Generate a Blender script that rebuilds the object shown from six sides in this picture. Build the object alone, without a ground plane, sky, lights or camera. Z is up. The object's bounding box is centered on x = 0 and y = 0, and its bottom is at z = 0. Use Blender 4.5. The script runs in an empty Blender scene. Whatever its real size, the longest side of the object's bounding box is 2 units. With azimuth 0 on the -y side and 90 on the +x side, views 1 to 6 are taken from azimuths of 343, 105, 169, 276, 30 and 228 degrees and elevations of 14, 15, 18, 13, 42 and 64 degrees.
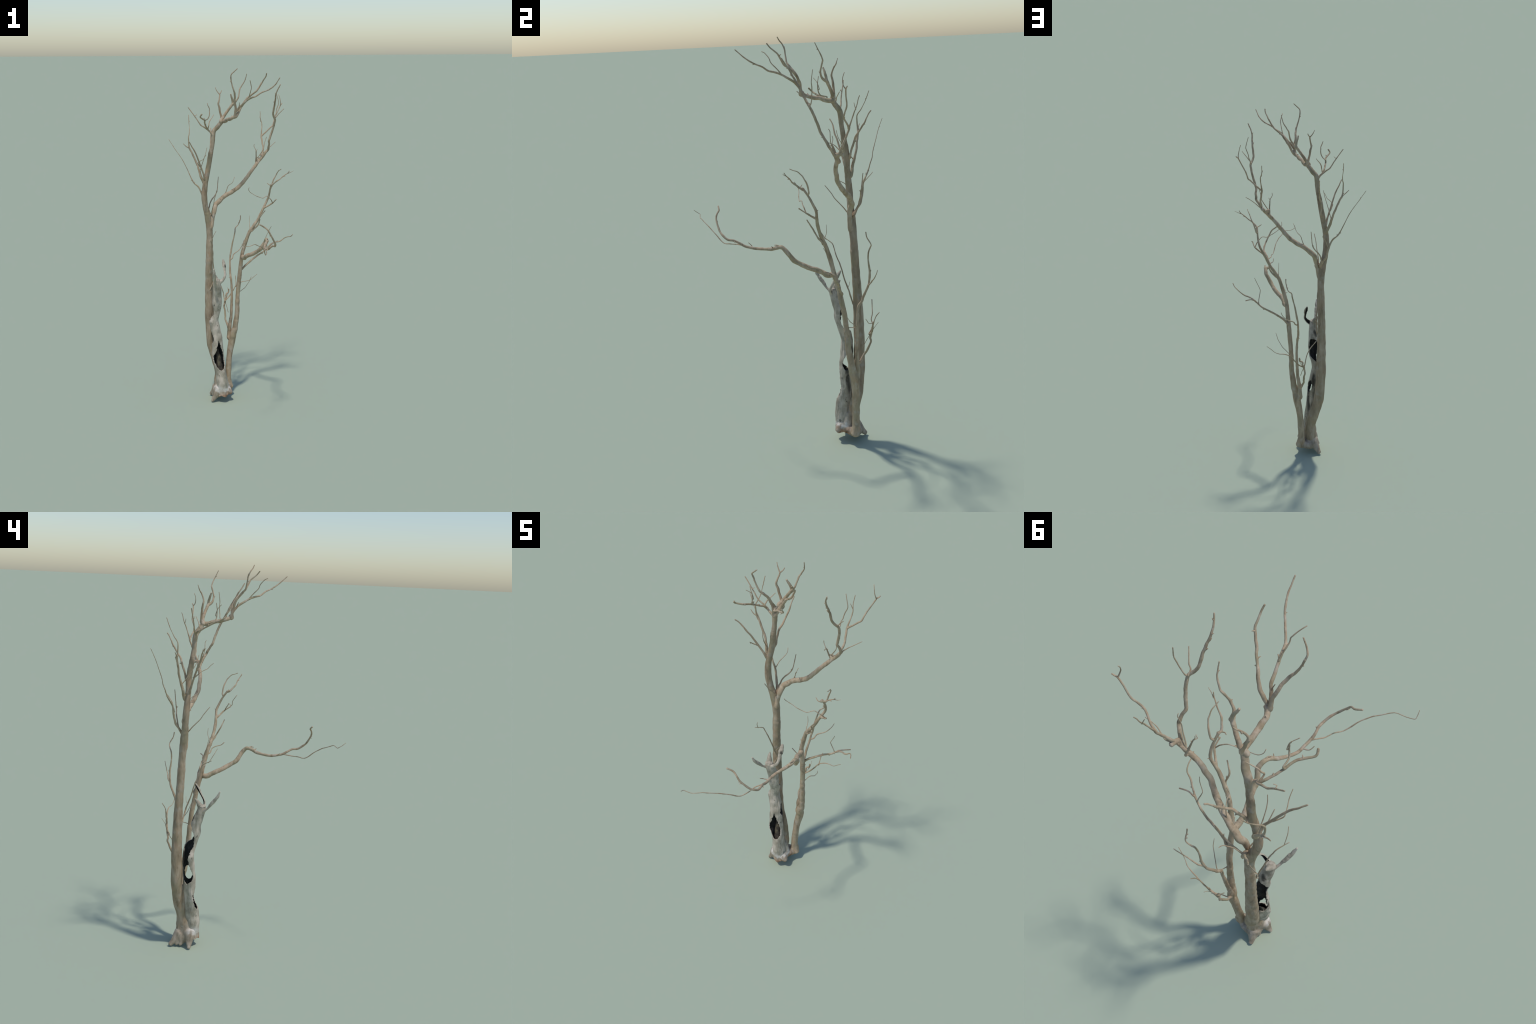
"""A dead gum tree: trunk with a fork, a second stem, a burnt-out hollow stem, bare crooked limbs.
Every limb is a spine of hand-placed control points (x, y, z, radius) in millimetres; the
thick wood is fused into one skin (voxel remesh) and split again limb by limb, thin twigs are
flared tubes, the hollow stem is a walled shell with burnt holes."""
import bpy, bmesh, math, random
import numpy as np
from mathutils import Vector, noise, kdtree
from mathutils import Matrix

random.seed(7)
rng = np.random.default_rng(7)
LIMBS = {}

def limb(key, parent, kind, *pts):
    """key, key of the limb it grows from, part name, control points (x, y, z, r) in mm"""
    LIMBS[key] = dict(parent=parent, kind=kind, pts=np.array(pts, float) / 1000.0)

limb('trunk', '-', 'trunk',
     (-96, 322, 64, 31.9), (-89, 325, 127, 29.6), (-92, 328, 183, 28.6), (-105, 343, 246, 28), (-124, 348, 320, 28.1), (-133, 351, 382, 28.4), (-137, 352, 442, 27.5), (-140, 353, 506, 27.3), (-140, 352, 569, 26.7), (-140, 350, 696, 24), (-139, 345, 824, 21.3), (-138, 342, 888, 20.5), (-134, 337, 1016, 19.5), (-135, 334, 1072, 19.8), (-143, 327, 1138, 19.2), (-159, 320, 1208, 16.8), (-166, 315, 1267, 15.6), (-162, 311, 1330, 15), (-150, 309, 1392, 14.4), (-137, 309, 1457, 13.8), (-127, 301, 1519, 13.2), (-116, 294, 1580, 12.2), (-111, 289, 1644, 12.5), (-93, 283, 1667, 12.3), (-82, 273, 1683, 12), (-73, 267, 1695, 11.6), (-63, 261, 1710, 11.3))
limb('R2', '-', 'stem',
     (-22, 339, 51, 24.9), (-28, 347, 85, 22.5), (-30, 346, 125, 19.7), (-26, 348, 191, 18.2), (-19, 349, 261, 18), (-14, 349, 297, 19.1), (0, 349, 364, 20.9), (5, 340, 399, 19.5), (15, 336, 442, 17.6), (19, 331, 482, 15.9), (25, 325, 523, 14.7), (27, 322, 560, 13.7), (27, 320, 601, 13.4), (30, 313, 679, 12.9), (33, 308, 719, 12.7), (40, 286, 839, 11.5), (44, 267, 913, 11.1), (52, 260, 955, 10.9), (72, 245, 1028, 9.8), (86, 235, 1066, 9.3), (107, 226, 1099, 8.8), (129, 221, 1132, 8.2), (147, 217, 1168, 7.6), (164, 218, 1202, 6.9), (184, 220, 1239, 6.1), (193, 207, 1274, 5.7), (194, 189, 1309, 5.4), (193, 165, 1344, 5))
limb('limb_P', 'trunk', 'branch',
     (-59, 263, 1705, 10.3), (-53, 234, 1708, 9.9), (-50, 206, 1719, 9.4), (-42, 181, 1722, 9.4), (-37, 150, 1731, 9.4), (-27, 137, 1737, 8.9), (-16, 133, 1750, 8.5))
limb('P2', 'limb_P', 'branch',
     (-25, 124, 1739, 7.5), (-9, 127, 1758, 7.2), (2, 129, 1781, 6.8), (14, 128, 1799, 6.4), (25, 121, 1818, 5.8), (37, 111, 1837, 5.3), (52, 100, 1852, 5), (69, 88, 1866, 4.8), (83, 74, 1881, 4.6), (105, 58, 1921, 3.9), (111, 43, 1938, 3.5), (117, 24, 1955, 3.2), (117, 10, 1973, 2.8))
limb('P1', 'limb_P', 'branch',
     (-28, 128, 1744, 7.5), (-27, 121, 1772, 6.9), (-27, 116, 1791, 6.2), (-34, 111, 1813, 6.1), (-38, 101, 1832, 6.1), (-39, 90, 1846, 5.7), (-45, 71, 1867, 5), (-54, 57, 1883, 4.5), (-61, 52, 1902, 4), (-68, 48, 1924, 3.7), (-73, 44, 1946, 3.5), (-73, 33, 1968, 3.2), (-59, 25, 1983, 2.8), (-42, 20, 1999, 2.3))
limb('P3', 'P1', 'branch',
     (-23, 121, 1768, 5.6), (-9, 105, 1791, 5.5), (1, 96, 1801, 5.3), (19, 59, 1827, 5), (28, 40, 1838, 4.9), (38, 19, 1846, 4.7), (49, -2, 1852, 4.4), (64, -17, 1864, 4.1), (80, -30, 1875, 3.8), (97, -45, 1883, 3.6), (113, -60, 1893, 3.4), (125, -76, 1905, 3.3), (135, -94, 1920, 3), (145, -128, 1953, 2.3))
limb('P3a', 'P3', 'twig',
     (25, 45, 1839, 2.6), (26, 34, 1854, 2.5), (27, 4, 1886, 2.2), (28, -2, 1901, 2.1), (24, -8, 1911, 2), (19, -18, 1922, 1.9), (13, -29, 1932, 1.8), (8, -43, 1938, 1.7))
limb('P13stub', 'P3', 'twig',
     (-13, 107, 1787, 2.2), (-11, 102, 1803, 1.7), (-13, 94, 1817, 1.3))
limb('limb_Q', 'trunk', 'branch',
     (-75, 260, 1706, 8.9), (-54, 265, 1733, 8.5), (-34, 259, 1762, 7.8), (-6, 247, 1803, 7.5))
limb('Qs', 'limb_Q', 'branch',
     (-4, 250, 1796, 6.1), (-13, 242, 1830, 5.6), (-23, 231, 1857, 4.2))
limb('Q2', 'limb_Q', 'branch',
     (-8, 247, 1796, 5.6), (0, 234, 1806, 5.2), (8, 228, 1818, 4.7), (18, 227, 1833, 4.2), (23, 229, 1847, 4.1), (32, 239, 1881, 3.8), (40, 242, 1893, 3.4), (57, 234, 1922, 2.8), (62, 227, 1937, 2.5), (67, 214, 1967, 1.9))
limb('W', 'trunk', 'branch',
     (-61, 272, 1694, 6.6), (-65, 271, 1715, 6.2), (-70, 270, 1731, 5.8), (-82, 265, 1781, 5.5), (-87, 262, 1798, 4.9), (-86, 257, 1815, 4.3), (-81, 262, 1832, 3.8), (-76, 271, 1852, 3.2), (-82, 276, 1861, 2.7), (-92, 282, 1877, 2.3), (-98, 286, 1893, 1.9))
limb('W2', 'W', 'twig',
     (-76, 272, 1855, 2.6), (-66, 282, 1865, 2.2), (-61, 287, 1875, 1.7))
limb('M2', 'trunk', 'branch',
     (-115, 285, 1624, 5.6), (-133, 281, 1645, 5.3), (-143, 280, 1655, 5), (-156, 270, 1671, 4.7), (-164, 253, 1680, 4.7), (-172, 236, 1691, 4.7), (-179, 218, 1701, 4.7), (-188, 184, 1719, 4.4), (-200, 162, 1726, 4.2), (-223, 136, 1741, 3.9), (-217, 121, 1757, 3.8))
limb('M3', 'M2', 'twig',
     (-179, 217, 1715, 3), (-172, 189, 1723, 2.9), (-166, 183, 1732, 2.8), (-162, 179, 1743, 2.7), (-160, 177, 1760, 2.5), (-161, 177, 1771, 2.3), (-161, 177, 1781, 2.1), (-167, 178, 1795, 1.9), (-172, 180, 1813, 1.7))
limb('M3b', 'M3', 'twig',
     (-159, 185, 1753, 1.7), (-161, 175, 1783, 1.5), (-177, 154, 1806, 1.3))
limb('M1', 'M2', 'twig',
     (-144, 284, 1656, 3.9), (-167, 283, 1673, 3.7), (-186, 282, 1685, 3.5), (-200, 280, 1704, 3.2), (-213, 281, 1725, 2.9), (-257, 284, 1786, 2.2))
limb('M1b', 'M1', 'twig',
     (-219, 284, 1738, 1.7), (-216, 274, 1739, 1.5), (-208, 280, 1746, 1.3))
limb('M4', 'M2', 'twig',
     (-147, 275, 1665, 3), (-146, 258, 1682, 2.9), (-142, 265, 1697, 2.7), (-133, 270, 1713, 2.4), (-119, 280, 1728, 2.1), (-108, 289, 1741, 1.7))
limb('limb_TR', 'trunk', 'branch',
     (-126, 322, 1085, 9.3), (-117, 322, 1135, 11.1), (-106, 324, 1180, 12.9), (-93, 337, 1214, 13.7), (-75, 335, 1231, 13.3), (-55, 336, 1251, 12.8), (-31, 331, 1270, 12.4), (-10, 328, 1280, 12.1), (16, 321, 1297, 11.8), (39, 314, 1314, 11.4), (61, 306, 1338, 11.1), (76, 300, 1358, 10.8), (97, 302, 1383, 10.4), (110, 301, 1401, 10.1), (130, 304, 1424, 9.8), (168, 317, 1465, 9.1), (190, 317, 1489, 8.8), (194, 349, 1493, 8.5))
limb('A', 'limb_TR', 'branch',
     (169, 316, 1475, 7.5), (190, 311, 1490, 7.2), (201, 303, 1507, 6.9), (216, 292, 1531, 6.6), (217, 282, 1550, 6.4), (216, 270, 1569, 6.3), (212, 257, 1591, 6.1), (224, 244, 1636, 5.8), (232, 227, 1682, 5.8), (234, 217, 1703, 6), (225, 204, 1721, 6.1), (214, 192, 1741, 5.8), (213, 181, 1761, 5.5), (213, 159, 1806, 4.9), (213, 147, 1826, 4.5), (210, 134, 1849, 4.2), (212, 122, 1869, 3.8), (218, 110, 1889, 3.3), (227, 100, 1910, 2.8))
limb('A2', 'A', 'twig',
     (237, 222, 1712, 2.6), (237, 227, 1730, 2.5), (244, 229, 1744, 2.4), (248, 232, 1761, 2.3), (253, 233, 1777, 2.2), (259, 234, 1793, 2.1), (261, 233, 1809, 2), (248, 238, 1858, 1.7))
limb('A3', 'A', 'twig',
     (229, 219, 1713, 2.6), (235, 202, 1724, 2.4), (244, 199, 1736, 2.3), (253, 191, 1748, 2.1), (272, 172, 1772, 1.7))
limb('B', 'limb_TR', 'branch',
     (158, 320, 1478, 6.6), (176, 323, 1475, 6.3), (191, 329, 1491, 6), (198, 339, 1507, 5.6), (205, 354, 1540, 5.3), (205, 361, 1557, 5.2), (202, 375, 1591, 4.9), (204, 381, 1611, 4.7))
limb('B1', 'B', 'twig',
     (202, 378, 1604, 3.5), (214, 401, 1665, 2.8), (210, 413, 1695, 2.2), (209, 418, 1711, 2), (210, 422, 1728, 1.9), (211, 428, 1743, 1.7))
limb('B1b', 'B1', 'twig',
     (210, 411, 1684, 1.7), (206, 405, 1701, 1.5), (201, 402, 1713, 1.3))
limb('B2', 'B', 'branch',
     (204, 378, 1603, 4.7), (221, 378, 1617, 4.4), (233, 375, 1628, 4.1), (259, 367, 1654, 3.8), (273, 370, 1666, 3.8), (285, 383, 1700, 3.6), (293, 386, 1716, 3.4), (318, 387, 1764, 3), (328, 391, 1784, 2.8))
limb('B2twig', 'B2', 'twig',
     (324, 387, 1779, 2.2), (324, 380, 1789, 2.1), (320, 375, 1806, 1.8), (318, 375, 1816, 1.7), (316, 376, 1826, 1.7), (311, 382, 1844, 1.6))
limb('B2stub', 'B2', 'twig',
     (324, 388, 1778, 3), (332, 393, 1783, 2.6), (338, 397, 1790, 2.2))
limb('C', 'limb_TR', 'twig',
     (197, 339, 1495, 2.6), (212, 352, 1508, 2.4), (229, 352, 1524, 2.3), (247, 350, 1539, 2), (267, 355, 1554, 1.7), (285, 362, 1566, 1.3))
limb('D', 'limb_TR', 'branch',
     (153, 327, 1453, 4.7), (151, 321, 1472, 4.3), (150, 313, 1485, 3.9), (145, 299, 1518, 2.8), (142, 293, 1531, 2.2), (132, 295, 1551, 1.8), (132, 292, 1567, 1.4))
limb('G', 'limb_TR', 'twig',
     (155, 323, 1475, 2.6), (162, 313, 1488, 2.5), (167, 310, 1495, 2.4), (185, 301, 1524, 2.1), (190, 298, 1535, 2), (194, 295, 1560, 1.9), (200, 296, 1583, 1.6), (205, 296, 1595, 1.5), (207, 290, 1605, 1.3))
limb('D2', 'D', 'twig',
     (141, 281, 1524, 1.7), (144, 280, 1531, 1.5), (148, 279, 1536, 1.3))
limb('TW', 'limb_TR', 'twig',
     (-36, 333, 1275, 2.2), (-28, 329, 1299, 2), (-20, 321, 1325, 1.8), (-6, 303, 1340, 1.7), (-1, 288, 1352, 1.5), (10, 288, 1381, 1.3))
limb('N', 'trunk', 'branch',
     (-138, 324, 1430, 5.6), (-130, 330, 1451, 5.5), (-126, 350, 1510, 5), (-117, 357, 1529, 4.9), (-111, 369, 1547, 4.7), (-103, 391, 1580, 4.1), (-99, 403, 1598, 3.8), (-94, 422, 1636, 3.1), (-91, 435, 1654, 2.8))
limb('U1', 'trunk', 'branch',
     (-162, 325, 1340, 7.5), (-171, 330, 1364, 7.2), (-180, 331, 1383, 6.9), (-196, 346, 1451, 6), (-205, 349, 1474, 5.6), (-223, 351, 1517, 5), (-234, 353, 1539, 4.7), (-242, 350, 1562, 4.1), (-245, 347, 1610, 2.8), (-239, 354, 1629, 2.5), (-233, 370, 1649, 2.2), (-231, 381, 1669, 1.9), (-230, 392, 1692, 1.9), (-226, 409, 1735, 1.9))
limb('U1b', 'U1', 'twig',
     (-234, 353, 1534, 3), (-241, 359, 1550, 2.7), (-248, 354, 1553, 2.3), (-259, 351, 1561, 2.1), (-275, 354, 1577, 1.6))
limb('U1c', 'U1', 'twig',
     (-186, 338, 1412, 2.3), (-181, 312, 1447, 2.1), (-173, 285, 1490, 1.7), (-165, 268, 1525, 1.6), (-158, 260, 1560, 1.2))
limb('U3', 'trunk', 'branch',
     (-158, 309, 1352, 6.6), (-165, 301, 1376, 6), (-179, 287, 1418, 5.1), (-189, 279, 1441, 4.9), (-216, 255, 1505, 4.3), (-225, 245, 1525, 4.1), (-236, 236, 1545, 3.9), (-250, 230, 1567, 3.6), (-262, 221, 1587, 3.2), (-274, 209, 1603, 2.8))
limb('U3b', 'U3', 'twig',
     (-196, 276, 1448, 2.6), (-215, 250, 1472, 2.1), (-213, 238, 1483, 1.9), (-204, 223, 1492, 1.7), (-194, 208, 1500, 1.6), (-189, 196, 1514, 1.4), (-184, 182, 1526, 1.3))
limb('X', 'trunk', 'branch',
     (-130, 337, 1153, 6.6), (-138, 351, 1180, 6.2), (-148, 366, 1205, 5.9), (-155, 375, 1232, 5.6), (-161, 379, 1260, 5.3), (-171, 380, 1291, 4.9), (-185, 386, 1318, 4.5), (-205, 394, 1337, 3.8), (-218, 402, 1360, 3.2), (-229, 409, 1388, 2.7), (-239, 418, 1416, 2.3), (-251, 420, 1443, 2), (-263, 425, 1469, 1.9), (-278, 431, 1496, 1.9), (-310, 441, 1545, 1.7), (-338, 457, 1595, 1.4))
limb('XS', 'X', 'twig',
     (-158, 377, 1275, 2.6), (-144, 388, 1307, 2.1), (-137, 394, 1318, 1.9), (-121, 413, 1340, 1.6), (-118, 425, 1352, 1.4), (-122, 435, 1365, 1.3))
limb('Y', 'X', 'branch',
     (-125, 342, 1155, 4.7), (-131, 357, 1185, 4.4), (-125, 363, 1202, 4.1), (-119, 369, 1222, 3.9), (-106, 375, 1240, 3.6), (-91, 380, 1256, 3.3), (-77, 383, 1276, 3), (-69, 388, 1298, 2.7), (-59, 398, 1370, 1.9))
limb('KK', 'trunk', 'twig',
     (-125, 317, 1162, 3), (-127, 301, 1180, 2.8), (-127, 284, 1201, 2.5), (-127, 249, 1238, 2.1), (-128, 236, 1259, 2), (-126, 218, 1283, 1.9), (-124, 204, 1301, 1.7))
limb('KB', 'trunk', 'twig',
     (-142, 329, 697, 3.9), (-119, 316, 755, 3.6), (-120, 308, 781, 3.5), (-125, 287, 838, 3.5), (-133, 271, 894, 3.3), (-138, 247, 953, 2.8), (-146, 237, 985, 2.5), (-150, 227, 1008, 2.3), (-159, 203, 1024, 2), (-169, 179, 1038, 1.7))
limb('KBt', 'KB', 'twig',
     (-160, 194, 1027, 1.7), (-152, 172, 1065, 1.5), (-140, 155, 1097, 1.3))
limb('KBs', 'KB', 'twig',
     (-127, 303, 792, 1.3), (-123, 312, 808, 1.1), (-109, 316, 827, 0.9))
limb('RH', 'R2', 'branch',
     (194, 153, 1345, 4.7), (215, 132, 1368, 4.1), (231, 125, 1378, 3.6), (242, 123, 1388, 3), (258, 117, 1402, 2.5), (274, 110, 1414, 2.1), (283, 104, 1428, 1.9))
limb('RHt', 'RH', 'twig',
     (274, 113, 1412, 1.7), (291, 107, 1418, 1.4), (308, 105, 1427, 1))
limb('RHb', 'R2', 'twig',
     (203, 194, 1325, 3.9), (214, 190, 1363, 3.5), (228, 177, 1398, 2.8), (231, 167, 1411, 2.4), (236, 153, 1425, 2.1), (238, 133, 1432, 1.9), (238, 119, 1438, 1.7))
limb('RHs', 'R2', 'twig',
     (201, 166, 1336, 2.6), (182, 151, 1343, 2.2), (166, 156, 1355, 1.7))
limb('RF', 'R2', 'branch',
     (168, 212, 1203, 4.7), (208, 183, 1233, 3.9), (216, 148, 1258, 2.8))
limb('RU1', 'RF', 'twig',
     (207, 180, 1234, 2.6), (195, 169, 1254, 2.5), (181, 159, 1268, 2.3), (164, 152, 1281, 2.1), (149, 142, 1279, 2), (133, 134, 1274, 1.8), (110, 127, 1282, 1.7), (90, 122, 1291, 1.7), (69, 119, 1304, 1.7), (52, 114, 1315, 1.7), (40, 104, 1330, 1.6), (39, 92, 1347, 1.6))
limb('RG', 'R2', 'branch',
     (93, 229, 1065, 4.7), (111, 226, 1081, 4.4), (125, 216, 1099, 4.2), (132, 207, 1116, 3.9), (131, 196, 1136, 3.6), (134, 185, 1157, 3.4), (159, 171, 1194, 2.8))
limb('RGt', 'R2', 'twig',
     (84, 233, 1083, 1.7), (86, 246, 1121, 1.3), (85, 245, 1156, 0.9))
limb('limb_L', 'R2', 'branch',
     (49, 239, 904, 12.2), (52, 214, 918, 12.2), (59, 188, 931, 12.2), (73, 163, 942, 12.1), (85, 140, 955, 11.9), (94, 117, 969, 11.7), (102, 92, 986, 11.5), (114, 76, 1011, 11.3), (124, 63, 1033, 10.6), (122, 40, 1054, 9.8), (118, 13, 1050, 9), (102, -13, 1040, 8.2), (89, -39, 1036, 7.4), (78, -66, 1034, 7), (72, -94, 1033, 6.7), (73, -122, 1037, 6.4), (73, -154, 1045, 6.2), (75, -180, 1060, 6), (82, -205, 1073, 5.8), (83, -234, 1078, 5.6), (76, -258, 1095, 5.2), (63, -278, 1115, 4.8), (34, -301, 1161, 4.4), (18, -302, 1186, 4.2), (-2, -297, 1202, 4), (-28, -308, 1218, 3.8))
limb('Lt', 'limb_L', 'twig',
     (69, -161, 1046, 3), (46, -197, 1046, 2.8), (40, -217, 1045, 2.7), (34, -240, 1045, 2.6), (15, -278, 1045, 2.6), (-7, -323, 1082, 2.5), (-27, -353, 1104, 2.3), (-39, -368, 1114, 2.2), (-53, -383, 1121, 2.1), (-81, -414, 1138, 1.9), (-94, -425, 1141, 1.8), (-116, -436, 1138, 1.7), (-133, -443, 1138, 1.6), (-160, -452, 1149, 1.5), (-160, -463, 1156, 1.4), (-153, -481, 1171, 1.3))
limb('RC', 'R2', 'branch',
     (44, 302, 811, 6.1), (63, 299, 831, 5.9), (84, 298, 850, 5.7), (128, 300, 882, 5.4), (152, 303, 896, 5.2), (175, 302, 910, 5), (198, 299, 926, 4.8), (216, 295, 946, 4.5), (236, 287, 963, 4.1), (256, 278, 976, 3.8), (280, 264, 983, 3.4), (305, 258, 1001, 3), (319, 239, 1012, 2.7), (330, 211, 1020, 2.5), (337, 194, 1035, 2.3))
limb('RCs', 'RC', 'twig',
     (229, 295, 959, 3.5), (254, 300, 970, 3), (285, 317, 972, 2.6))
limb('RE', 'R2', 'twig',
     (42, 365, 648, 1.9), (71, 352, 677, 1.8), (85, 343, 692, 1.7), (104, 330, 727, 1.5), (110, 321, 746, 1.4), (115, 311, 765, 1.2))
limb('RE2', 'R1b', 'twig',
     (-12, 391, 527, 1.6), (-16, 404, 557, 1.5), (-19, 420, 584, 1.4), (-7, 435, 611, 1.3), (6, 449, 637, 1.2), (7, 468, 664, 1))
limb('Ls1', 'limb_L', 'twig',
     (121, 30, 1057, 3.5), (122, 16, 1064, 2.6), (115, 3, 1063, 1.7))
limb('Ls2', 'limb_L', 'twig',
     (71, -114, 1033, 3), (47, -125, 1039, 2.2), (41, -144, 1054, 1.6))
limb('RCt', 'RC', 'twig',
     (209, 298, 941, 2.6), (207, 290, 961, 2.4), (197, 278, 1004, 1.9), (198, 271, 1020, 1.7), (216, 264, 1060, 1.4), (224, 256, 1079, 1.3))
limb('R1', 'R2', 'stem',
     (-18, 350, 255, 9.2), (-16, 354, 300, 10.5), (-16, 358, 347, 11.7), (-16, 359, 376, 11.9), (-14, 362, 406, 11.6), (-14, 357, 438, 11.4), (-9, 360, 467, 10.7), (-4, 360, 496, 9.7), (0, 362, 526, 8.8), (5, 366, 613, 7.8), (7, 370, 674, 7.1), (5, 373, 735, 6.3), (5, 391, 766, 6), (6, 399, 790, 5.8), (13, 424, 847, 5.4), (16, 429, 872, 5.2), (23, 433, 902, 5), (28, 433, 931, 4.7), (33, 430, 959, 4.3), (41, 429, 990, 3.9), (49, 433, 1021, 3.5), (55, 442, 1044, 3.1), (75, 448, 1063, 2.9), (83, 431, 1097, 2.7), (83, 426, 1123, 2.5))
limb('R1c', 'R1', 'twig',
     (14, 425, 849, 3.5), (31, 432, 859, 3.3), (38, 442, 872, 3.2), (46, 447, 881, 3), (82, 459, 900, 2.5), (104, 471, 923, 2), (113, 477, 937, 1.9), (120, 482, 954, 1.7))
limb('R1b', 'R1', 'branch',
     (-19, 361, 433, 6.6), (-21, 376, 450, 6.3), (-24, 381, 463, 6), (-29, 393, 484, 5.7), (-26, 404, 501, 5.5), (-26, 411, 515, 5.4), (-26, 420, 536, 5.2), (-28, 427, 554, 5.1), (-27, 425, 570, 5), (-22, 428, 589, 4.8), (-13, 436, 614, 4.7), (-9, 438, 634, 4.5), (4, 441, 640, 4.4), (8, 443, 661, 4.2))
limb('RD', 'R1b', 'twig',
     (-25, 419, 591, 3.9), (-5, 432, 604, 3.7), (14, 439, 621, 3.6), (34, 445, 644, 3.3), (48, 449, 666, 3), (67, 451, 684, 2.6), (96, 453, 696, 2.3), (122, 451, 699, 1.9), (145, 442, 706, 1.7), (167, 437, 725, 1.5), (189, 434, 742, 1.3))
limb('RB1', 'RD', 'twig',
     (56, 450, 669, 2.6), (59, 462, 707, 2.2), (62, 480, 733, 1.7))
limb('RBl', 'R1b', 'twig',
     (-25, 418, 591, 3), (-27, 430, 616, 2.9), (-29, 436, 637, 2.8), (-36, 429, 661, 2.7), (-43, 433, 686, 2.5), (-56, 432, 708, 2.4), (-90, 426, 746, 2.2))
limb('snag_horn', 'snag', 'broken_spur',
     (-131, 222, 757, 8), (-141, 196, 781, 6), (-148, 180, 804, 8.5), (-153, 160, 828, 9), (-158, 144, 852, 7.5), (-163, 132, 880, 3))
limb('snag_lip', 'snag', 'broken_spur',
     (-122, 233, 768, 17), (-127, 243, 795, 13), (-132, 256, 816, 8), (-134, 264, 826, 3.5))

# ---------------------------------------------------------------- root plate
# lobes of the root plate and the feet it stands on
limb('plate_core', '-', 'root_flare', (-92, 302, 58, 38), (-93, 305, 90, 38), (-95, 308, 135, 34), (-97, 312, 185, 22))
limb('plate_front', '-', 'root_flare', (-112, 272, 62, 25), (-88, 271, 64, 29), (-64, 268, 68, 26), (-48, 266, 68, 21))
limb('plate_right', '-', 'root_flare', (-58, 284, 68, 22), (-48, 312, 62, 23), (-36, 336, 58, 22))
limb('plate_left', '-', 'root_flare', (-97, 343, 46, 22), (-101, 322, 42, 22), (-103, 298, 42, 23), (-104, 280, 46, 21))
limb('plate_back', '-', 'root_flare', (-30, 340, 58, 22), (-60, 346, 54, 23), (-92, 344, 50, 25))
limb('left_web', '-', 'root_flare', (-98, 330, 82, 24), (-100, 312, 90, 24), (-101, 290, 90, 23))
limb('front_web', '-', 'root_flare', (-86, 272, 80, 31), (-90, 274, 118, 30), (-93, 278, 150, 25))
limb('side_web', '-', 'root_flare', (-62, 292, 75, 27), (-66, 298, 110, 23), (-72, 302, 150, 14))
limb('crotch_web', '-', 'trunk', (-102, 312, 120, 22), (-106, 314, 200, 17), (-111, 317, 280, 13), (-116, 320, 345, 7))
limb('foot_front_left', 'plate_core', 'root', (-106, 280, 84, 29), (-120, 276, 58, 24), (-136, 274, 32, 15), (-147, 273, 17, 10), (-154, 273, 8, 6.5))
limb('foot_back', 'plate_core', 'root', (-104, 328, 70, 27), (-116, 350, 42, 19), (-126, 366, 24, 13), (-133, 379, 11, 10))
limb('foot_side', 'plate_core', 'root', (-108, 318, 50, 22), (-120, 338, 28, 13), (-127, 347, 13, 7.5))
limb('foot_middle', 'plate_core', 'root', (-108, 308, 48, 22), (-121, 319, 26, 12), (-129, 325, 12, 7.5))
limb('lip_front', 'plate_core', 'root', (-72, 268, 78, 25), (-54, 259, 67, 20), (-41, 253, 59, 14), (-33, 249, 55, 9))

# ---------------------------------------------------------------- spines
def spline(P, step=0.004):
    """Catmull-Rom through the control points (last column is the radius)"""
    P = np.asarray(P, float)
    Q = np.vstack([2 * P[0] - P[1], P, 2 * P[-1] - P[-2]])
    out = []
    for i in range(1, len(Q) - 2):
        p0, p1, p2, p3 = Q[i - 1:i + 3]
        n = max(2, int(np.linalg.norm((p2 - p1)[:3]) / step))
        t = (np.arange(n) / n)[:, None]
        out.append(0.5 * (2 * p1 + (p2 - p0) * t + (2 * p0 - 5 * p1 + 4 * p2 - p3) * t ** 2
                          + (3 * p1 - p0 - 3 * p2 + p3) * t ** 3))
    out.append(P[-1][None])
    S = np.vstack(out)
    S[:, 3] = np.maximum(S[:, 3], 0.0008)
    return S

def frames(C):
    T = np.gradient(C, axis=0)
    T /= np.linalg.norm(T, axis=1)[:, None] + 1e-12
    a = np.array([1.0, 0, 0]) if abs(T[0][0]) < 0.8 else np.array([0, 1.0, 0])
    u = a - T[0] * (a @ T[0]); u /= np.linalg.norm(u)
    U = [u]
    for i in range(1, len(C)):
        u = U[-1] - T[i] * (U[-1] @ T[i]); u /= np.linalg.norm(u) + 1e-12
        U.append(u)
    U = np.array(U)
    return T, U, np.cross(T, U)

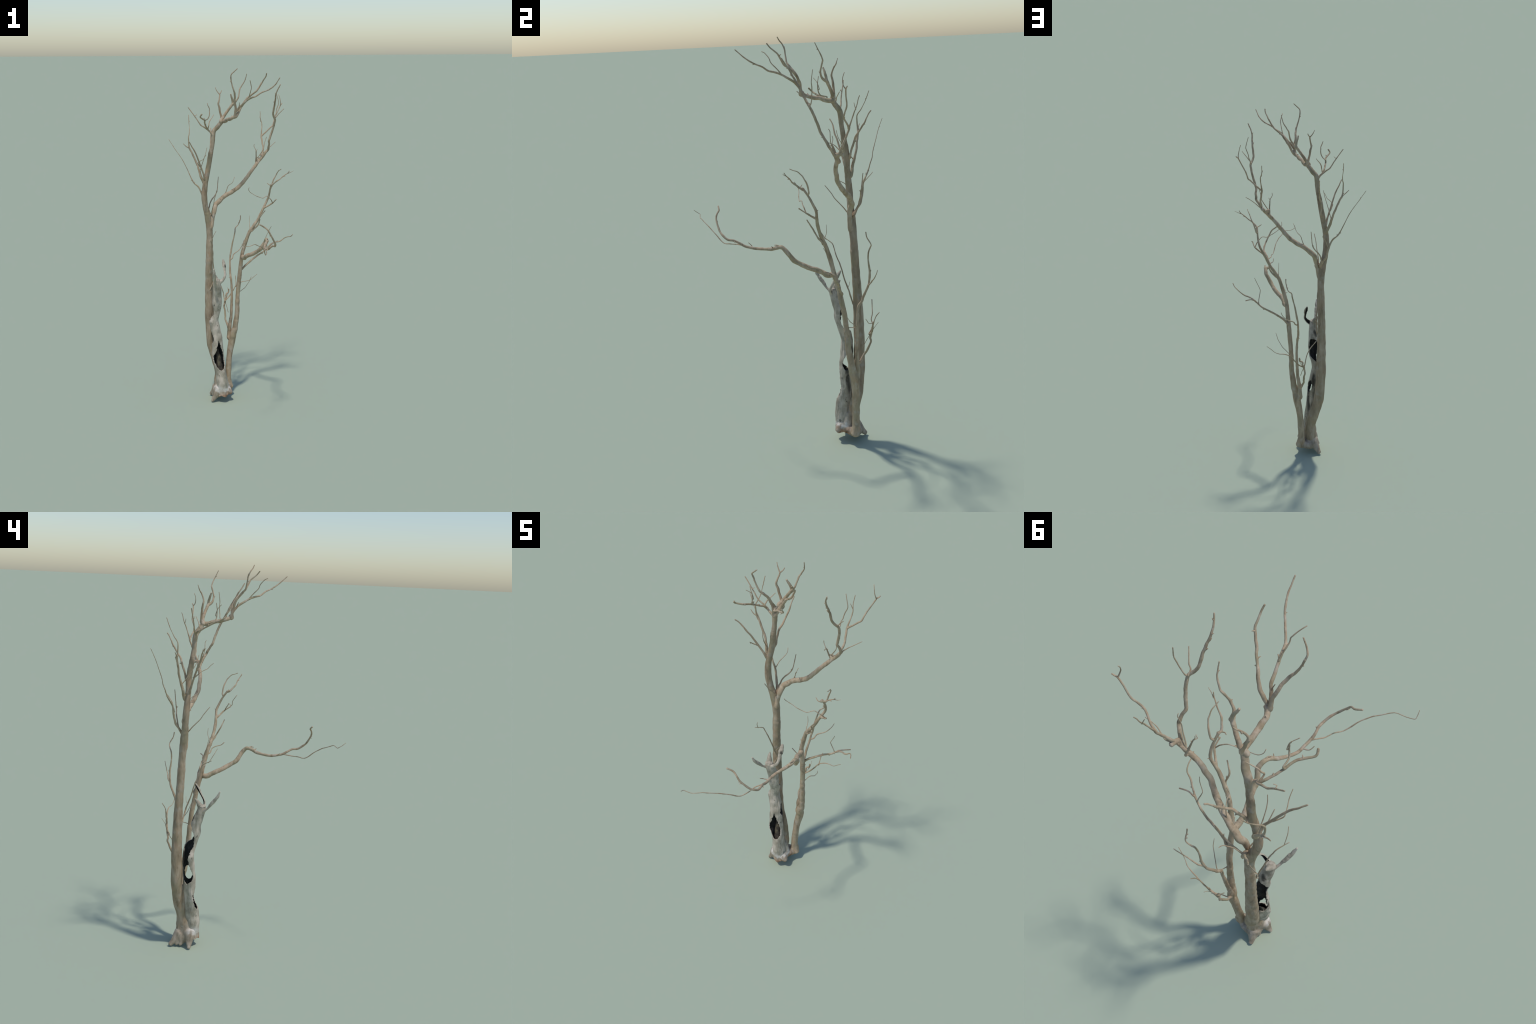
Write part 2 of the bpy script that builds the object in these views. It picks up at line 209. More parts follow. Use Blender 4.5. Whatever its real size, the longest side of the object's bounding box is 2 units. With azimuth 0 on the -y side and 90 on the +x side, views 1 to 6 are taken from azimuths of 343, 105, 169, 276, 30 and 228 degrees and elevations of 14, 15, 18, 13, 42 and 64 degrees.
def tube(S, seg, seed, rough=0.07, flat=None):
    """skin round a spine: vertices, faces; lumpy radius, rounded ends"""
    C, R = S[:, :3], S[:, 3]
    T, U, W = frames(C)
    ang = np.linspace(0, 2 * math.pi, seg, endpoint=False)
    verts, faces = [], []
    for i in range(len(C)):
        for a in ang:
            d = U[i] * math.cos(a) + W[i] * math.sin(a)
            q = C[i] + d * R[i]
            k = 1 + rough * noise.noise(Vector(q * (0.35 / max(R[i], 0.003))) + Vector((seed, 0, 0)))
            verts.append(C[i] + d * R[i] * k)
    n = len(C)
    for i in range(n - 1):
        for j in range(seg):
            a, b = i * seg + j, i * seg + (j + 1) % seg
            faces.append((a, b, b + seg, a + seg))
    verts.append(C[0] - T[0] * R[0] * 0.6); verts.append(C[-1] + T[-1] * R[-1] * 0.6)
    s, e = len(verts) - 2, len(verts) - 1
    for j in range(seg):
        faces.append((s, (j + 1) % seg, j))
        faces.append((e, (n - 1) * seg + j, (n - 1) * seg + (j + 1) % seg))
    return verts, faces

for k, L in LIMBS.items():
    P = L['pts']
    par = LIMBS.get(L['parent'])
    if par is not None and 'S' in par and k != 'R2' and not k.startswith('foot') and not k.startswith('lip'):
        def clear(p):
            e = np.linalg.norm(par['S'][:, :3] - p[:3], axis=1)
            return e.min() - 1.25 * par['S'][e.argmin(), 3]
        while len(P) > 2 and clear(P[0]) < 0 and clear(P[1]) < 0.0:
            P = P[1:]                              # start where it really leaves the parent
        d = np.linalg.norm(par['S'][:, :3] - P[0, :3], axis=1)
        j = d.argmin()
        rp = par['S'][j, 3]
        if d[j] > 0.35 * rp:                       # run the foot of the limb into its parent
            foot = par['S'][max(0, j - int(0.5 * rp / 0.004)), :3]
            P = np.vstack([[*foot, min(P[0, 3], 0.85 * rp)], P])
    L['P'] = P
    S = spline(P)
    run = np.r_[0, np.cumsum(np.linalg.norm(np.diff(S[:, :3], axis=0), axis=1))]
    if par is not None and 'S' in par and k != 'R2':   # collar where it leaves the parent
        rp = par['S'][np.linalg.norm(par['S'][:, :3] - P[0, :3], axis=1).argmin(), 3]
        S[:, 3] *= 1 + 0.45 * max(0, 1 - P[0, 3] / rp) ** 0.5 * np.exp(-np.maximum(run - rp * 0.8, 0) / (2.2 * P[0, 3]))
        inside = np.array([np.linalg.norm(par['S'][:, :3] - p, axis=1).min() for p in S[:, :3]])
        S[:, 3] = np.minimum(S[:, 3], np.maximum(0.8 * rp + 0.5 * np.maximum(inside - 0.3 * rp, 0), 0.0012))
    # knuckles and slow swelling along old wood
    if k not in ('plate_core', 'front_web') and len(S) > 6:
        amp = np.minimum(0.16, 0.0009 / S[:, 3] + 0.03)
        S[:, 3] *= 1 + amp * np.array([noise.noise(Vector(p * (38 if L['kind'] != 'trunk' else 14)) + Vector((11, len(k), 3))) for p in S[:, :3]])
        ph = len(k) * 3.1 + P[-1, 2] * 70       # slight crookedness of thin wood
        wob = np.minimum(0.0022, S[:, 3] * 0.35) * np.clip(run / 0.03, 0, 1) * np.clip((run[-1] - run) / 0.02, 0, 1)
        if S[:, 3].max() < 0.012:
            S[:, 0] += wob * np.array([noise.noise(Vector((x * 40, ph, 0))) for x in run])
            S[:, 1] += wob * np.array([noise.noise(Vector((x * 40, ph, 5))) for x in run])
    L['S'] = S

# short dead spurs left along the limbs
SPURS = []
for k, L in list(LIMBS.items()):
    if L['kind'] not in ('branch', 'stem'):
        continue
    S = L['S']
    length = len(S) * 0.004
    cnt = int(length / (0.12 if L['kind'] != 'stem' else 0.16) + random.random() * 0.8)
    for _ in range(cnt):
        i = random.randrange(int(len(S) * 0.25), len(S))
        i = min(i, len(S) - 2)
        r = S[i, 3]
        t = S[i + 1, :3] - S[i, :3]; t /= np.linalg.norm(t)
        d = rng.normal(size=3); d -= t * (d @ t); d /= np.linalg.norm(d)
        d = d + t * random.uniform(0.1, 1.1) + np.array([0, 0, 0.25]); d /= np.linalg.norm(d)
        ln = random.uniform(0.003, 0.009) + 0.2 * r
        r0 = min(r * 0.7, random.uniform(0.0016, 0.0032))
        p = S[i, :3]
        q = p + d * r * 0.9
        e = q + d * ln + rng.normal(size=3) * ln * 0.2
        SPURS.append(spline(np.array([[*p, r0 * 1.6], [*q, r0 * 1.4], [*(q + d * ln * 0.5), r0 * 0.85], [*e, r0 * 0.45]]), 0.003))

# ---------------------------------------------------------------- materials
def material(name):
    m = bpy.data.materials.new(name); m.use_nodes = True
    nt = m.node_tree; nt.nodes.clear()
    out = nt.nodes.new('ShaderNodeOutputMaterial')
    bsdf = nt.nodes.new('ShaderNodeBsdfPrincipled')
    nt.links.new(bsdf.outputs[0], out.inputs[0])
    tc = nt.nodes.new('ShaderNodeTexCoord')
    return m, nt, bsdf, tc

def mapped(nt, tc, scale, loc=(0, 0, 0)):
    mp = nt.nodes.new('ShaderNodeMapping')
    mp.inputs['Scale'].default_value = scale
    mp.inputs['Location'].default_value = loc
    nt.links.new(tc.outputs['Object'], mp.inputs['Vector'])
    return mp.outputs[0]

def noise_tex(nt, vec, scale, detail=4, rough=0.6, dist=0.0):
    n = nt.nodes.new('ShaderNodeTexNoise')
    n.inputs['Scale'].default_value = scale
    n.inputs['Detail'].default_value = detail
    n.inputs['Roughness'].default_value = rough
    n.inputs['Distortion'].default_value = dist
    nt.links.new(vec, n.inputs['Vector'])
    return n.outputs['Fac']

def ramp(nt, fac, stops, interp='LINEAR'):
    r = nt.nodes.new('ShaderNodeValToRGB')
    r.color_ramp.interpolation = interp
    el = r.color_ramp.elements
    while len(el) > 1: el.remove(el[-1])
    el[0].position, c = stops[0][0], stops[0][1]
    el[0].color = (*c, 1) if not isinstance(c, (int, float)) else (c, c, c, 1)
    for p, c in stops[1:]:
        e = el.new(p)
        e.color = (*c, 1) if not isinstance(c, (int, float)) else (c, c, c, 1)
    nt.links.new(fac, r.inputs[0])
    return r.outputs[0]

def mix(nt, fac, a, b, mode='MIX'):
    m = nt.nodes.new('ShaderNodeMix'); m.data_type = 'RGBA'; m.blend_type = mode
    for s, v in ((m.inputs[0], fac), (m.inputs[6], a), (m.inputs[7], b)):
        if isinstance(v, (int, float)): s.default_value = v
        elif isinstance(v, tuple): s.default_value = (*v, 1)
        else: nt.links.new(v, s)
    return m.outputs[2]

def math_node(nt, op, a, b=0.0, c=0.0):
    m = nt.nodes.new('ShaderNodeMath'); m.operation = op
    for i, v in enumerate((a, b, c)):
        if isinstance(v, (int, float)): m.inputs[i].default_value = v
        else: nt.links.new(v, m.inputs[i])
    return m.outputs[0]

def bump(nt, bsdf, h, strength, dist):
    b = nt.nodes.new('ShaderNodeBump')
    b.inputs['Strength'].default_value = strength
    b.inputs['Distance'].default_value = dist
    nt.links.new(h, b.inputs['Height'])
    nt.links.new(b.outputs[0], bsdf.inputs['Normal'])

def bark_material(name, BARK):
    m, nt, bsdf, tc = material(name)
    streak = noise_tex(nt, mapped(nt, tc, (1, 1, 0.22)), 46, 5, 0.6, 0.3)
    patch = noise_tex(nt, mapped(nt, tc, (1, 1, 0.5), (3, 1, 2)), 17, 3, 0.55)
    col = ramp(nt, streak, [(0.28, BARK[0]), (0.44, BARK[1]), (0.58, BARK[2]), (0.76, BARK[3])])
    kk = BARK[1][0] / 0.365
    scl = lambda c: tuple(v * kk for v in c)
    col = mix(nt, ramp(nt, patch, [(0.50, 0.0), (0.68, 0.75)]), col, scl(BARK_OLIVE))
    warm = noise_tex(nt, mapped(nt, tc, (1, 1, 0.7), (7, 4, 1)), 24, 3, 0.5)
    col = mix(nt, ramp(nt, warm, [(0.54, 0.0), (0.70, 0.6)]), col, scl(BARK_WARM))
    grey = noise_tex(nt, mapped(nt, tc, (1, 1, 0.8), (1, 9, 5)), 30, 3, 0.5)
    col = mix(nt, ramp(nt, grey, [(0.56, 0.0), (0.72, 0.6)]), col, scl(BARK_GREY))
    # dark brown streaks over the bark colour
    dark = noise_tex(nt, mapped(nt, tc, (1, 1, 0.35), (2, 8, 0)), 60, 3, 0.6)
    col = mix(nt, ramp(nt, dark, [(0.62, 0.0), (0.74, 0.6)]), col, scl(BARK_DARK))
    nt.links.new(col, bsdf.inputs['Base Color'])
    bsdf.inputs['Roughness'].default_value = 0.85
    bsdf.inputs['Specular IOR Level'].default_value = 0.2
    bump(nt, bsdf, noise_tex(nt, mapped(nt, tc, (1, 1, 0.25)), 260, 4, 0.6), 0.35, 0.002)
    return m

def hollow_material():
    m, nt, bsdf, tc = material('bleached_wood')
    big = noise_tex(nt, mapped(nt, tc, (1, 1, 0.75), (2, 5, 1)), 22, 4, 0.55)
    col = ramp(nt, big, [(0.32, HOL[0]), (0.46, HOL[1]), (0.57, HOL[2]), (0.72, HOL[3])])
    st = noise_tex(nt, mapped(nt, tc, (1, 1, 0.5), (6, 2, 9)), 34, 4, 0.6, 0.4)
    col = mix(nt, ramp(nt, st, [(0.50, 0.0), (0.66, 0.8)]), col, HOL_STAIN)
    sp = noise_tex(nt, mapped(nt, tc, (1, 1, 0.8), (4, 4, 4)), 42, 2, 0.5)
    col = mix(nt, ramp(nt, sp, [(0.68, 0.0), (0.76, 0.85)]), col, (0.05, 0.045, 0.04))
    # scorched crevices on the side towards the second stem
    for cx, cy, cz, size in ((-0.074, 0.306, 0.30, 0.017), (-0.085, 0.300, 0.365, 0.014), (-0.098, 0.325, 0.46, 0.015), (-0.118, 0.242, 0.757, 0.009), (-0.122, 0.272, 0.725, 0.011), (-0.112, 0.290, 0.692, 0.013), (-0.135, 0.318, 0.50, 0.012), (-0.106, 0.207, 0.74, 0.006)):
        vd = nt.nodes.new('ShaderNodeVectorMath'); vd.operation = 'DISTANCE'
        nt.links.new(mapped(nt, tc, (1, 1, 0.22)), vd.inputs[0])
        vd.inputs[1].default_value = (cx, cy, cz * 0.22)
        dd = math_node(nt, 'ADD', vd.outputs['Value'], math_node(nt, 'MULTIPLY', math_node(nt, 'SUBTRACT', st, 0.5), 0.03))
        col = mix(nt, ramp(nt, dd, [(size * 0.6, 0.9), (size, 0.0)]), col, (0.045, 0.04, 0.032))
    col = soil_line(nt, tc, col)
    nt.links.new(col, bsdf.inputs['Base Color'])
    bsdf.inputs['Roughness'].default_value = 0.8
    bsdf.inputs['Specular IOR Level'].default_value = 0.25
    bump(nt, bsdf, noise_tex(nt, mapped(nt, tc, (1, 1, 0.3)), 180, 4, 0.6), 0.3, 0.002)
    return m

def char_material():
    m, nt, bsdf, tc = material('charred_wood')
    n = noise_tex(nt, mapped(nt, tc, (1, 1, 0.35)), 55, 4, 0.65)
    col = ramp(nt, n, [(0.35, (0.006, 0.006, 0.005)), (0.55, (0.018, 0.017, 0.015)), (0.70, (0.06, 0.06, 0.055)), (0.82, (0.11, 0.10, 0.075))])
    nt.links.new(col, bsdf.inputs['Base Color'])
    bsdf.inputs['Roughness'].default_value = 0.75
    bump(nt, bsdf, noise_tex(nt, mapped(nt, tc, (1, 1, 0.4)), 150, 4, 0.7), 0.5, 0.003)
    return m

def soil_line(nt, tc, col):
    """bleached ring just above the old soil line, rusty soil stain below it on the broken front"""
    sep = nt.nodes.new('ShaderNodeSeparateXYZ')
    nt.links.new(tc.outputs['Object'], sep.inputs[0])
    x, y, z = sep.outputs
    wob = noise_tex(nt, mapped(nt, tc, (1, 1, 1), (2, 2, 2)), 28, 3, 0.5)
    big = noise_tex(nt, mapped(nt, tc, (1, 1, 0.5), (8, 1, 3)), 38, 4, 0.6)
    h = math_node(nt, 'ADD', z, math_node(nt, 'MULTIPLY', math_node(nt, 'SUBTRACT', wob, 0.5), 0.10))
    front = ramp(nt, math_node(nt, 'ADD', y, math_node(nt, 'MULTIPLY', x, -0.35)), [(0.318, 1.0), (0.340, 0.0)])
    white = ramp(nt, h, [(0.070, 0.0), (0.084, 1.0), (0.098, 1.0), (0.116, 0.0)])
    col = mix(nt, math_node(nt, 'MULTIPLY', white, math_node(nt, 'MULTIPLY', front, ramp(nt, big, [(0.38, 0.2), (0.55, 0.95)]))), col, (0.60, 0.565, 0.51))
    rx = nt.nodes.new('ShaderNodeMapRange')
    rx.inputs['From Min'].default_value = -0.125; rx.inputs['From Max'].default_value = -0.095
    nt.links.new(x, rx.inputs['Value'])
    rmask = math_node(nt, 'MULTIPLY', ramp(nt, h, [(0.050, 1.0), (0.080, 0.0)]), math_node(nt, 'MULTIPLY', front, rx.outputs[0]))
    rcol = ramp(nt, noise_tex(nt, mapped(nt, tc, (1, 1, 1), (1, 7, 7)), 60, 3, 0.6),
                [(0.32, (0.10, 0.055, 0.03)), (0.48, (0.34, 0.19, 0.11)), (0.66, (0.48, 0.31, 0.21))])
    return mix(nt, math_node(nt, 'MULTIPLY', rmask, 0.9), col, rcol)

def root_material():
    m, nt, bsdf, tc = material('root_wood')
    sep = nt.nodes.new('ShaderNodeSeparateXYZ')
    nt.links.new(tc.outputs['Object'], sep.inputs[0])
    x, y, z = sep.outputs
    wob = noise_tex(nt, mapped(nt, tc, (1, 1, 1), (2, 2, 2)), 28, 3, 0.5)
    big = noise_tex(nt, mapped(nt, tc, (1, 1, 0.5), (8, 1, 3)), 38, 4, 0.6)
    col = ramp(nt, big, [(0.30, ROOT[0]), (0.45, ROOT[1]), (0.60, ROOT[2]), (0.75, ROOT[3])])
    pale = ramp(nt, noise_tex(nt, mapped(nt, tc, (1, 1, 0.75), (2, 5, 1)), 22, 4, 0.55), [(0.32, HOL[0]), (0.46, HOL[1]), (0.57, HOL[2]), (0.72, HOL[3])])
    h = math_node(nt, 'ADD', z, math_node(nt, 'MULTIPLY', math_node(nt, 'SUBTRACT', wob, 0.5), 0.10))
    front = ramp(nt, math_node(nt, 'ADD', y, math_node(nt, 'MULTIPLY', x, -0.35)), [(0.318, 1.0), (0.340, 0.0)])
    col = mix(nt, math_node(nt, 'MULTIPLY', front, ramp(nt, h, [(0.09, 0.0), (0.115, 1.0)])), col, pale)
    col = soil_line(nt, tc, col)
    nt.links.new(col, bsdf.inputs['Base Color'])
    bsdf.inputs['Roughness'].default_value = 0.85
    bsdf.inputs['Specular IOR Level'].default_value = 0.2
    bump(nt, bsdf, noise_tex(nt, mapped(nt, tc, (1, 1, 0.35)), 200, 4, 0.6), 0.35, 0.002)
    return m

BARK = [(0.245, 0.182, 0.115), (0.365, 0.283, 0.19), (0.45, 0.357, 0.25), (0.55, 0.452, 0.335)]
BARK_OLIVE, BARK_WARM, BARK_GREY, BARK_DARK = (0.34, 0.29, 0.18), (0.47, 0.325, 0.21), (0.48, 0.425, 0.35), (0.14, 0.105, 0.07)
HOL = [(0.26, 0.225, 0.17), (0.39, 0.345, 0.27), (0.50, 0.44, 0.355), (0.59, 0.51, 0.425)]
HOL_STAIN = (0.27, 0.245, 0.185)
TRUNK = [tuple(0.84 * v for v in c) for c in BARK]
ROOT = [(0.22, 0.175, 0.125), (0.33, 0.27, 0.20), (0.42, 0.345, 0.265), (0.52, 0.45, 0.37)]
def heart_material():
    m, nt, bsdf, tc = material('scorched_heartwood')
    n = noise_tex(nt, mapped(nt, tc, (1, 1, 0.5), (3, 3, 1)), 60, 4, 0.6)
    col = ramp(nt, n, [(0.35, (0.012, 0.010, 0.008)), (0.52, (0.05, 0.04, 0.028)), (0.66, (0.12, 0.10, 0.06)), (0.80, (0.24, 0.20, 0.12))])
    nt.links.new(col, bsdf.inputs['Base Color'])
    bsdf.inputs['Roughness'].default_value = 0.85
    bump(nt, bsdf, noise_tex(nt, mapped(nt, tc, (1, 1, 0.4)), 150, 4, 0.7), 0.5, 0.003)
    return m
heartwood = heart_material()
bark, trunk_bark, bleached, charred, rootwood = bark_material('weathered_bark', BARK), bark_material('trunk_bark', TRUNK), hollow_material(), char_material(), root_material()

# ---------------------------------------------------------------- scene tree
tree = bpy.data.objects.new('dead_tree', None)
tree.location = (0, 0, 0)
tree['label'] = 'bare dead gum tree with hollow burnt stem and crooked branches'
tree['category'] = 'tree'
bpy.context.scene.collection.objects.link(tree)

def add_part(name, verts, faces, mats, parent=None, normals=None, mat_idx=None, smooth=True):
    me = bpy.data.meshes.new(name)
    me.from_pydata([tuple(v) for v in verts], [], [tuple(int(i) for i in f) for f in faces])
    for m in mats: me.materials.append(m)
    me.polygons.foreach_set('use_smooth', [smooth] * len(me.polygons))
    if mat_idx is not None: me.polygons.foreach_set('material_index', mat_idx)
    me.update()
    if normals is not None:
        me.normals_split_custom_set_from_vertices([tuple(n) for n in normals])
    ob = bpy.data.objects.new(name, me)
    bpy.context.scene.collection.objects.link(ob)
    ob.parent = parent or tree
    return ob

# ---------------------------------------------------------------- fused wood
FUSED = [k for k, L in LIMBS.items() if L['kind'] != 'twig' and L['kind'] != 'broken_spur']
V, F = [], []
for n_, k in enumerate(FUSED):
    S = LIMBS[k]['S']
    rm = S[:, 3].max()
    v, f = tube(S, 28 if rm > 0.012 else 18, n_ * 1.7, 0.08 if rm > 0.012 else 0.10)
    o = len(V); V += v; F += [tuple(i + o for i in q) for q in f]
VOXEL = 0.0013
me = bpy.data.meshes.new('wood_skin')
me.from_pydata([tuple(v) for v in V], [], F)
ob = bpy.data.objects.new('wood_skin', me)
bpy.context.scene.collection.objects.link(ob)
md = ob.modifiers.new('fuse', 'REMESH'); md.mode = 'VOXEL'; md.voxel_size = VOXEL; md.adaptivity = 0
dg = bpy.context.evaluated_depsgraph_get()
ev = ob.evaluated_get(dg); em = ev.to_mesh()
nv, nf = len(em.vertices), len(em.polygons)
co = np.empty(nv * 3); em.vertices.foreach_get('co', co); co = co.reshape(-1, 3)
ls = np.empty(nf, int); lt = np.empty(nf, int)
em.polygons.foreach_get('loop_start', ls); em.polygons.foreach_get('loop_total', lt)
lv = np.empty(len(em.loops), int); em.loops.foreach_get('vertex_index', lv)
quad = lt == 4
Q = lv[ls[quad][:, None] + np.arange(4)]
ed = np.empty(len(em.edges) * 2, int); em.edges.foreach_get('vertices', ed); ed = ed.reshape(-1, 2)
ev.to_mesh_clear()
bpy.data.objects.remove(ob); bpy.data.meshes.remove(me)

deg = np.bincount(ed.ravel(), minlength=nv).astype(float)
def laplace(x):
    s = np.zeros_like(x)
    for c in range(3):
        s[:, c] = (np.bincount(ed[:, 0], x[ed[:, 1], c], nv) + np.bincount(ed[:, 1], x[ed[:, 0], c], nv))
    return s / np.maximum(deg, 1)[:, None] - x
for _ in range(7):                                 # Taubin smoothing: no shrinking
    co = co + 0.55 * laplace(co)
    co = co - 0.57 * laplace(co)

# the root plate is worn: blend its lobes
for _ in range(130):
    wt = np.clip((0.215 - co[:, 2]) / 0.05, 0, 1) * np.clip((co[:, 2] - 0.010) / 0.05, 0, 1)
    co = co + 0.5 * wt[:, None] * laplace(co)

# which limb does each vertex belong to
samples = [(k, i) for k in FUSED for i in range(0, len(LIMBS[k]['S']))]
kd = kdtree.KDTree(len(samples))
for n_, (k, i) in enumerate(samples): kd.insert(LIMBS[k]['S'][i, :3], n_)
kd.balance()
sk = [FUSED.index(k) for k, i in samples]
sr = [LIMBS[k]['S'][i, 3] for k, i in samples]
sub = {}
owner = np.empty(nv, int); near_r = np.empty(nv)
for i in range(nv):
    best = None
    for c, n_, d in kd.find_n(co[i], 7):
        e = d - sr[n_]
        if best is None or e < best[0]: best = (e, n_)
    owner[i] = sk[best[1]]; near_r[i] = sr[best[1]]

def vertex_normals(co, Q):
    a = np.cross(co[Q[:, 2]] - co[Q[:, 0]], co[Q[:, 3]] - co[Q[:, 1]])
    n = np.zeros_like(co)
    for j in range(4):
        for c in range(3): n[:, c] += np.bincount(Q[:, j], a[:, c], len(co))
    return n / (np.linalg.norm(n, axis=1)[:, None] + 1e-12)
N = vertex_normals(co, Q)
# bark relief: long low ridges on old wood, fine dimples
rel = np.array([noise.noise(Vector((p[0] * 90, p[1] * 90, p[2] * 16))) for p in co])
rel2 = np.array([noise.noise(Vector((p[0] * 40, p[1] * 40, p[2] * 30 + 7))) for p in co])
co = co + N * (rel * np.minimum(0.0011, near_r * 0.05) + rel2 * np.minimum(0.0016, near_r * 0.06))[:, None]
N = vertex_normals(co, Q)
# stand exactly on the ground
low = co[:, 2].min()
drop = np.clip(1 - (co[:, 2] - low) / 0.06, 0, 1)
co[:, 2] -= low * drop

fo = owner[Q]
face_owner = np.array([np.bincount(r).argmax() for r in fo])
# the two pieces of one stem belong together
ROOTS = {k for k in FUSED if LIMBS[k]['kind'] in ('root_flare', 'root')}
group = {}
for n_, k in enumerate(FUSED):
    if LIMBS[k]['kind'] == 'root_flare': group[n_] = 'plate_core'
    elif k == 'crotch_web': group[n_] = 'trunk'
    else: group[n_] = k
MADE = {}
def emit(key, sel):
    kind = LIMBS[key]['kind']
    q = Q[sel]
    used, inv = np.unique(q, return_inverse=True)
    mat = rootwood if kind in ('root_flare', 'root') else trunk_bark if kind == 'trunk' else bark
    o = add_part(kind, co[used], inv.reshape(-1, 4), [mat], normals=N[used])
    MADE[key] = o
for key in dict.fromkeys(group.values()):
    ids = [n_ for n_, g in group.items() if g == key]
    sel = np.isin(face_owner, ids)
    if sel.sum() > 3: emit(key, sel)

# ---------------------------------------------------------------- twigs and spurs
for n_, (k, L) in enumerate(LIMBS.items()):
    if L['kind'] == 'twig':
        v, f = tube(L['S'], 10, n_, 0.12)
        par = L['parent']
        while par in LIMBS and par not in MADE: par = LIMBS[par]['parent']
        L['obj'] = add_part('twig', v, f, [bark], parent=MADE.get(par, tree) if par in MADE else tree)
v_all, f_all = [], []
for n_, S in enumerate(SPURS):
    v, f = tube(S, 7, n_ * 0.7, 0.1)
    o = len(v_all); v_all += v; f_all += [tuple(i + o for i in q) for q in f]
sp = add_part('dead_spurs', v_all, f_all, [bark]); sp['kind'] = 'stuff'

# ---------------------------------------------------------------- hollow stem
# height, centre x, centre y, half width in x and y (mm)
HOLLOW = np.array([
    (45, -84, 268, 37, 37), (90, -86, 270, 35, 38), (125, -89, 271, 34, 40), (160, -92, 272, 33, 41), (200, -96, 275, 32, 39), (235, -99, 279, 31.5, 37), (260, -101, 282, 31, 35),
    (320, -105, 286, 32, 34), (360, -109, 287, 31, 34), (400, -110, 288, 30, 34), (440, -115, 292, 29, 32),
    (480, -122, 293, 27, 31), (520, -129, 293, 26, 30), (560, -119, 287, 22, 30), (600, -114, 274, 26.5, 30),
    (640, -114, 264, 29, 31), (680, -114, 260, 27, 29.5), (720, -117, 248, 25, 25.5), (760, -121, 234, 23, 23),
    (785, -122, 229, 19, 19)]) / 1000

def profile(table, z):
    return [np.interp(z, table[:, 0], table[:, c]) for c in range(1, 5)]
def smooth_profile(table, zs):
    A = np.stack(profile(table, zs), 1)
    k = np.ones(9) / 9
    for _ in range(2):
        pad = np.pad(A, ((4, 4), (0, 0)), mode='edge')
        A = np.stack([np.convolve(pad[:, c], k, 'valid') for c in range(4)], 1)
    return A

def wrap(a):
    return (a + 180.0) % 360.0 - 180.0

# holes burnt through the wall: outline rows (height, from angle, to angle) in mm and degrees
HOLES = [
    [(210, -104, -80), (219, -124, -64), (235, -140, -40), (258, -147, -29), (285, -151, -31), (300, -151, -36), (318, -134, -46),
     (358, -110, -66), (388, -96, -82), (397, -90, -86)],
    [(362, 162, 172), (380, 130, 208), (400, 116, 220), (425, 113, 219), (455, 113, 204), (485, 112, 191), (510, 106, 186),
     (545, 102, 203), (556, 98, 216), (568, 92, 224), (580, 60, 220), (594, 10, 208), (618, 2, 196), (636, 4, 180), (650, 14, 165),
     (668, 16, 150), (682, 22, 130), (691, 32, 100), (695, 50, 75)],
    [(370, 4, 12), (380, -14, 42), (400, -22, 58), (425, -20, 58), (440, -10, 46), (450, 8, 24)],
]
def hole_depth(zmm, ang):
    """positive inside a hole"""
    best = -1e9
    for H in HOLES:
        h = np.array(H, float)
        mid = np.interp(zmm, h[:, 0], (h[:, 1] + h[:, 2]) / 2)
        half = np.interp(zmm, h[:, 0], (h[:, 2] - h[:, 1]) / 2)
        dz = min(zmm - h[0, 0], h[-1, 0] - zmm)
        da = (half - abs(wrap(ang - mid))) * 0.5          # degrees to about millimetres
        best = max(best, min(dz, da))
    return best

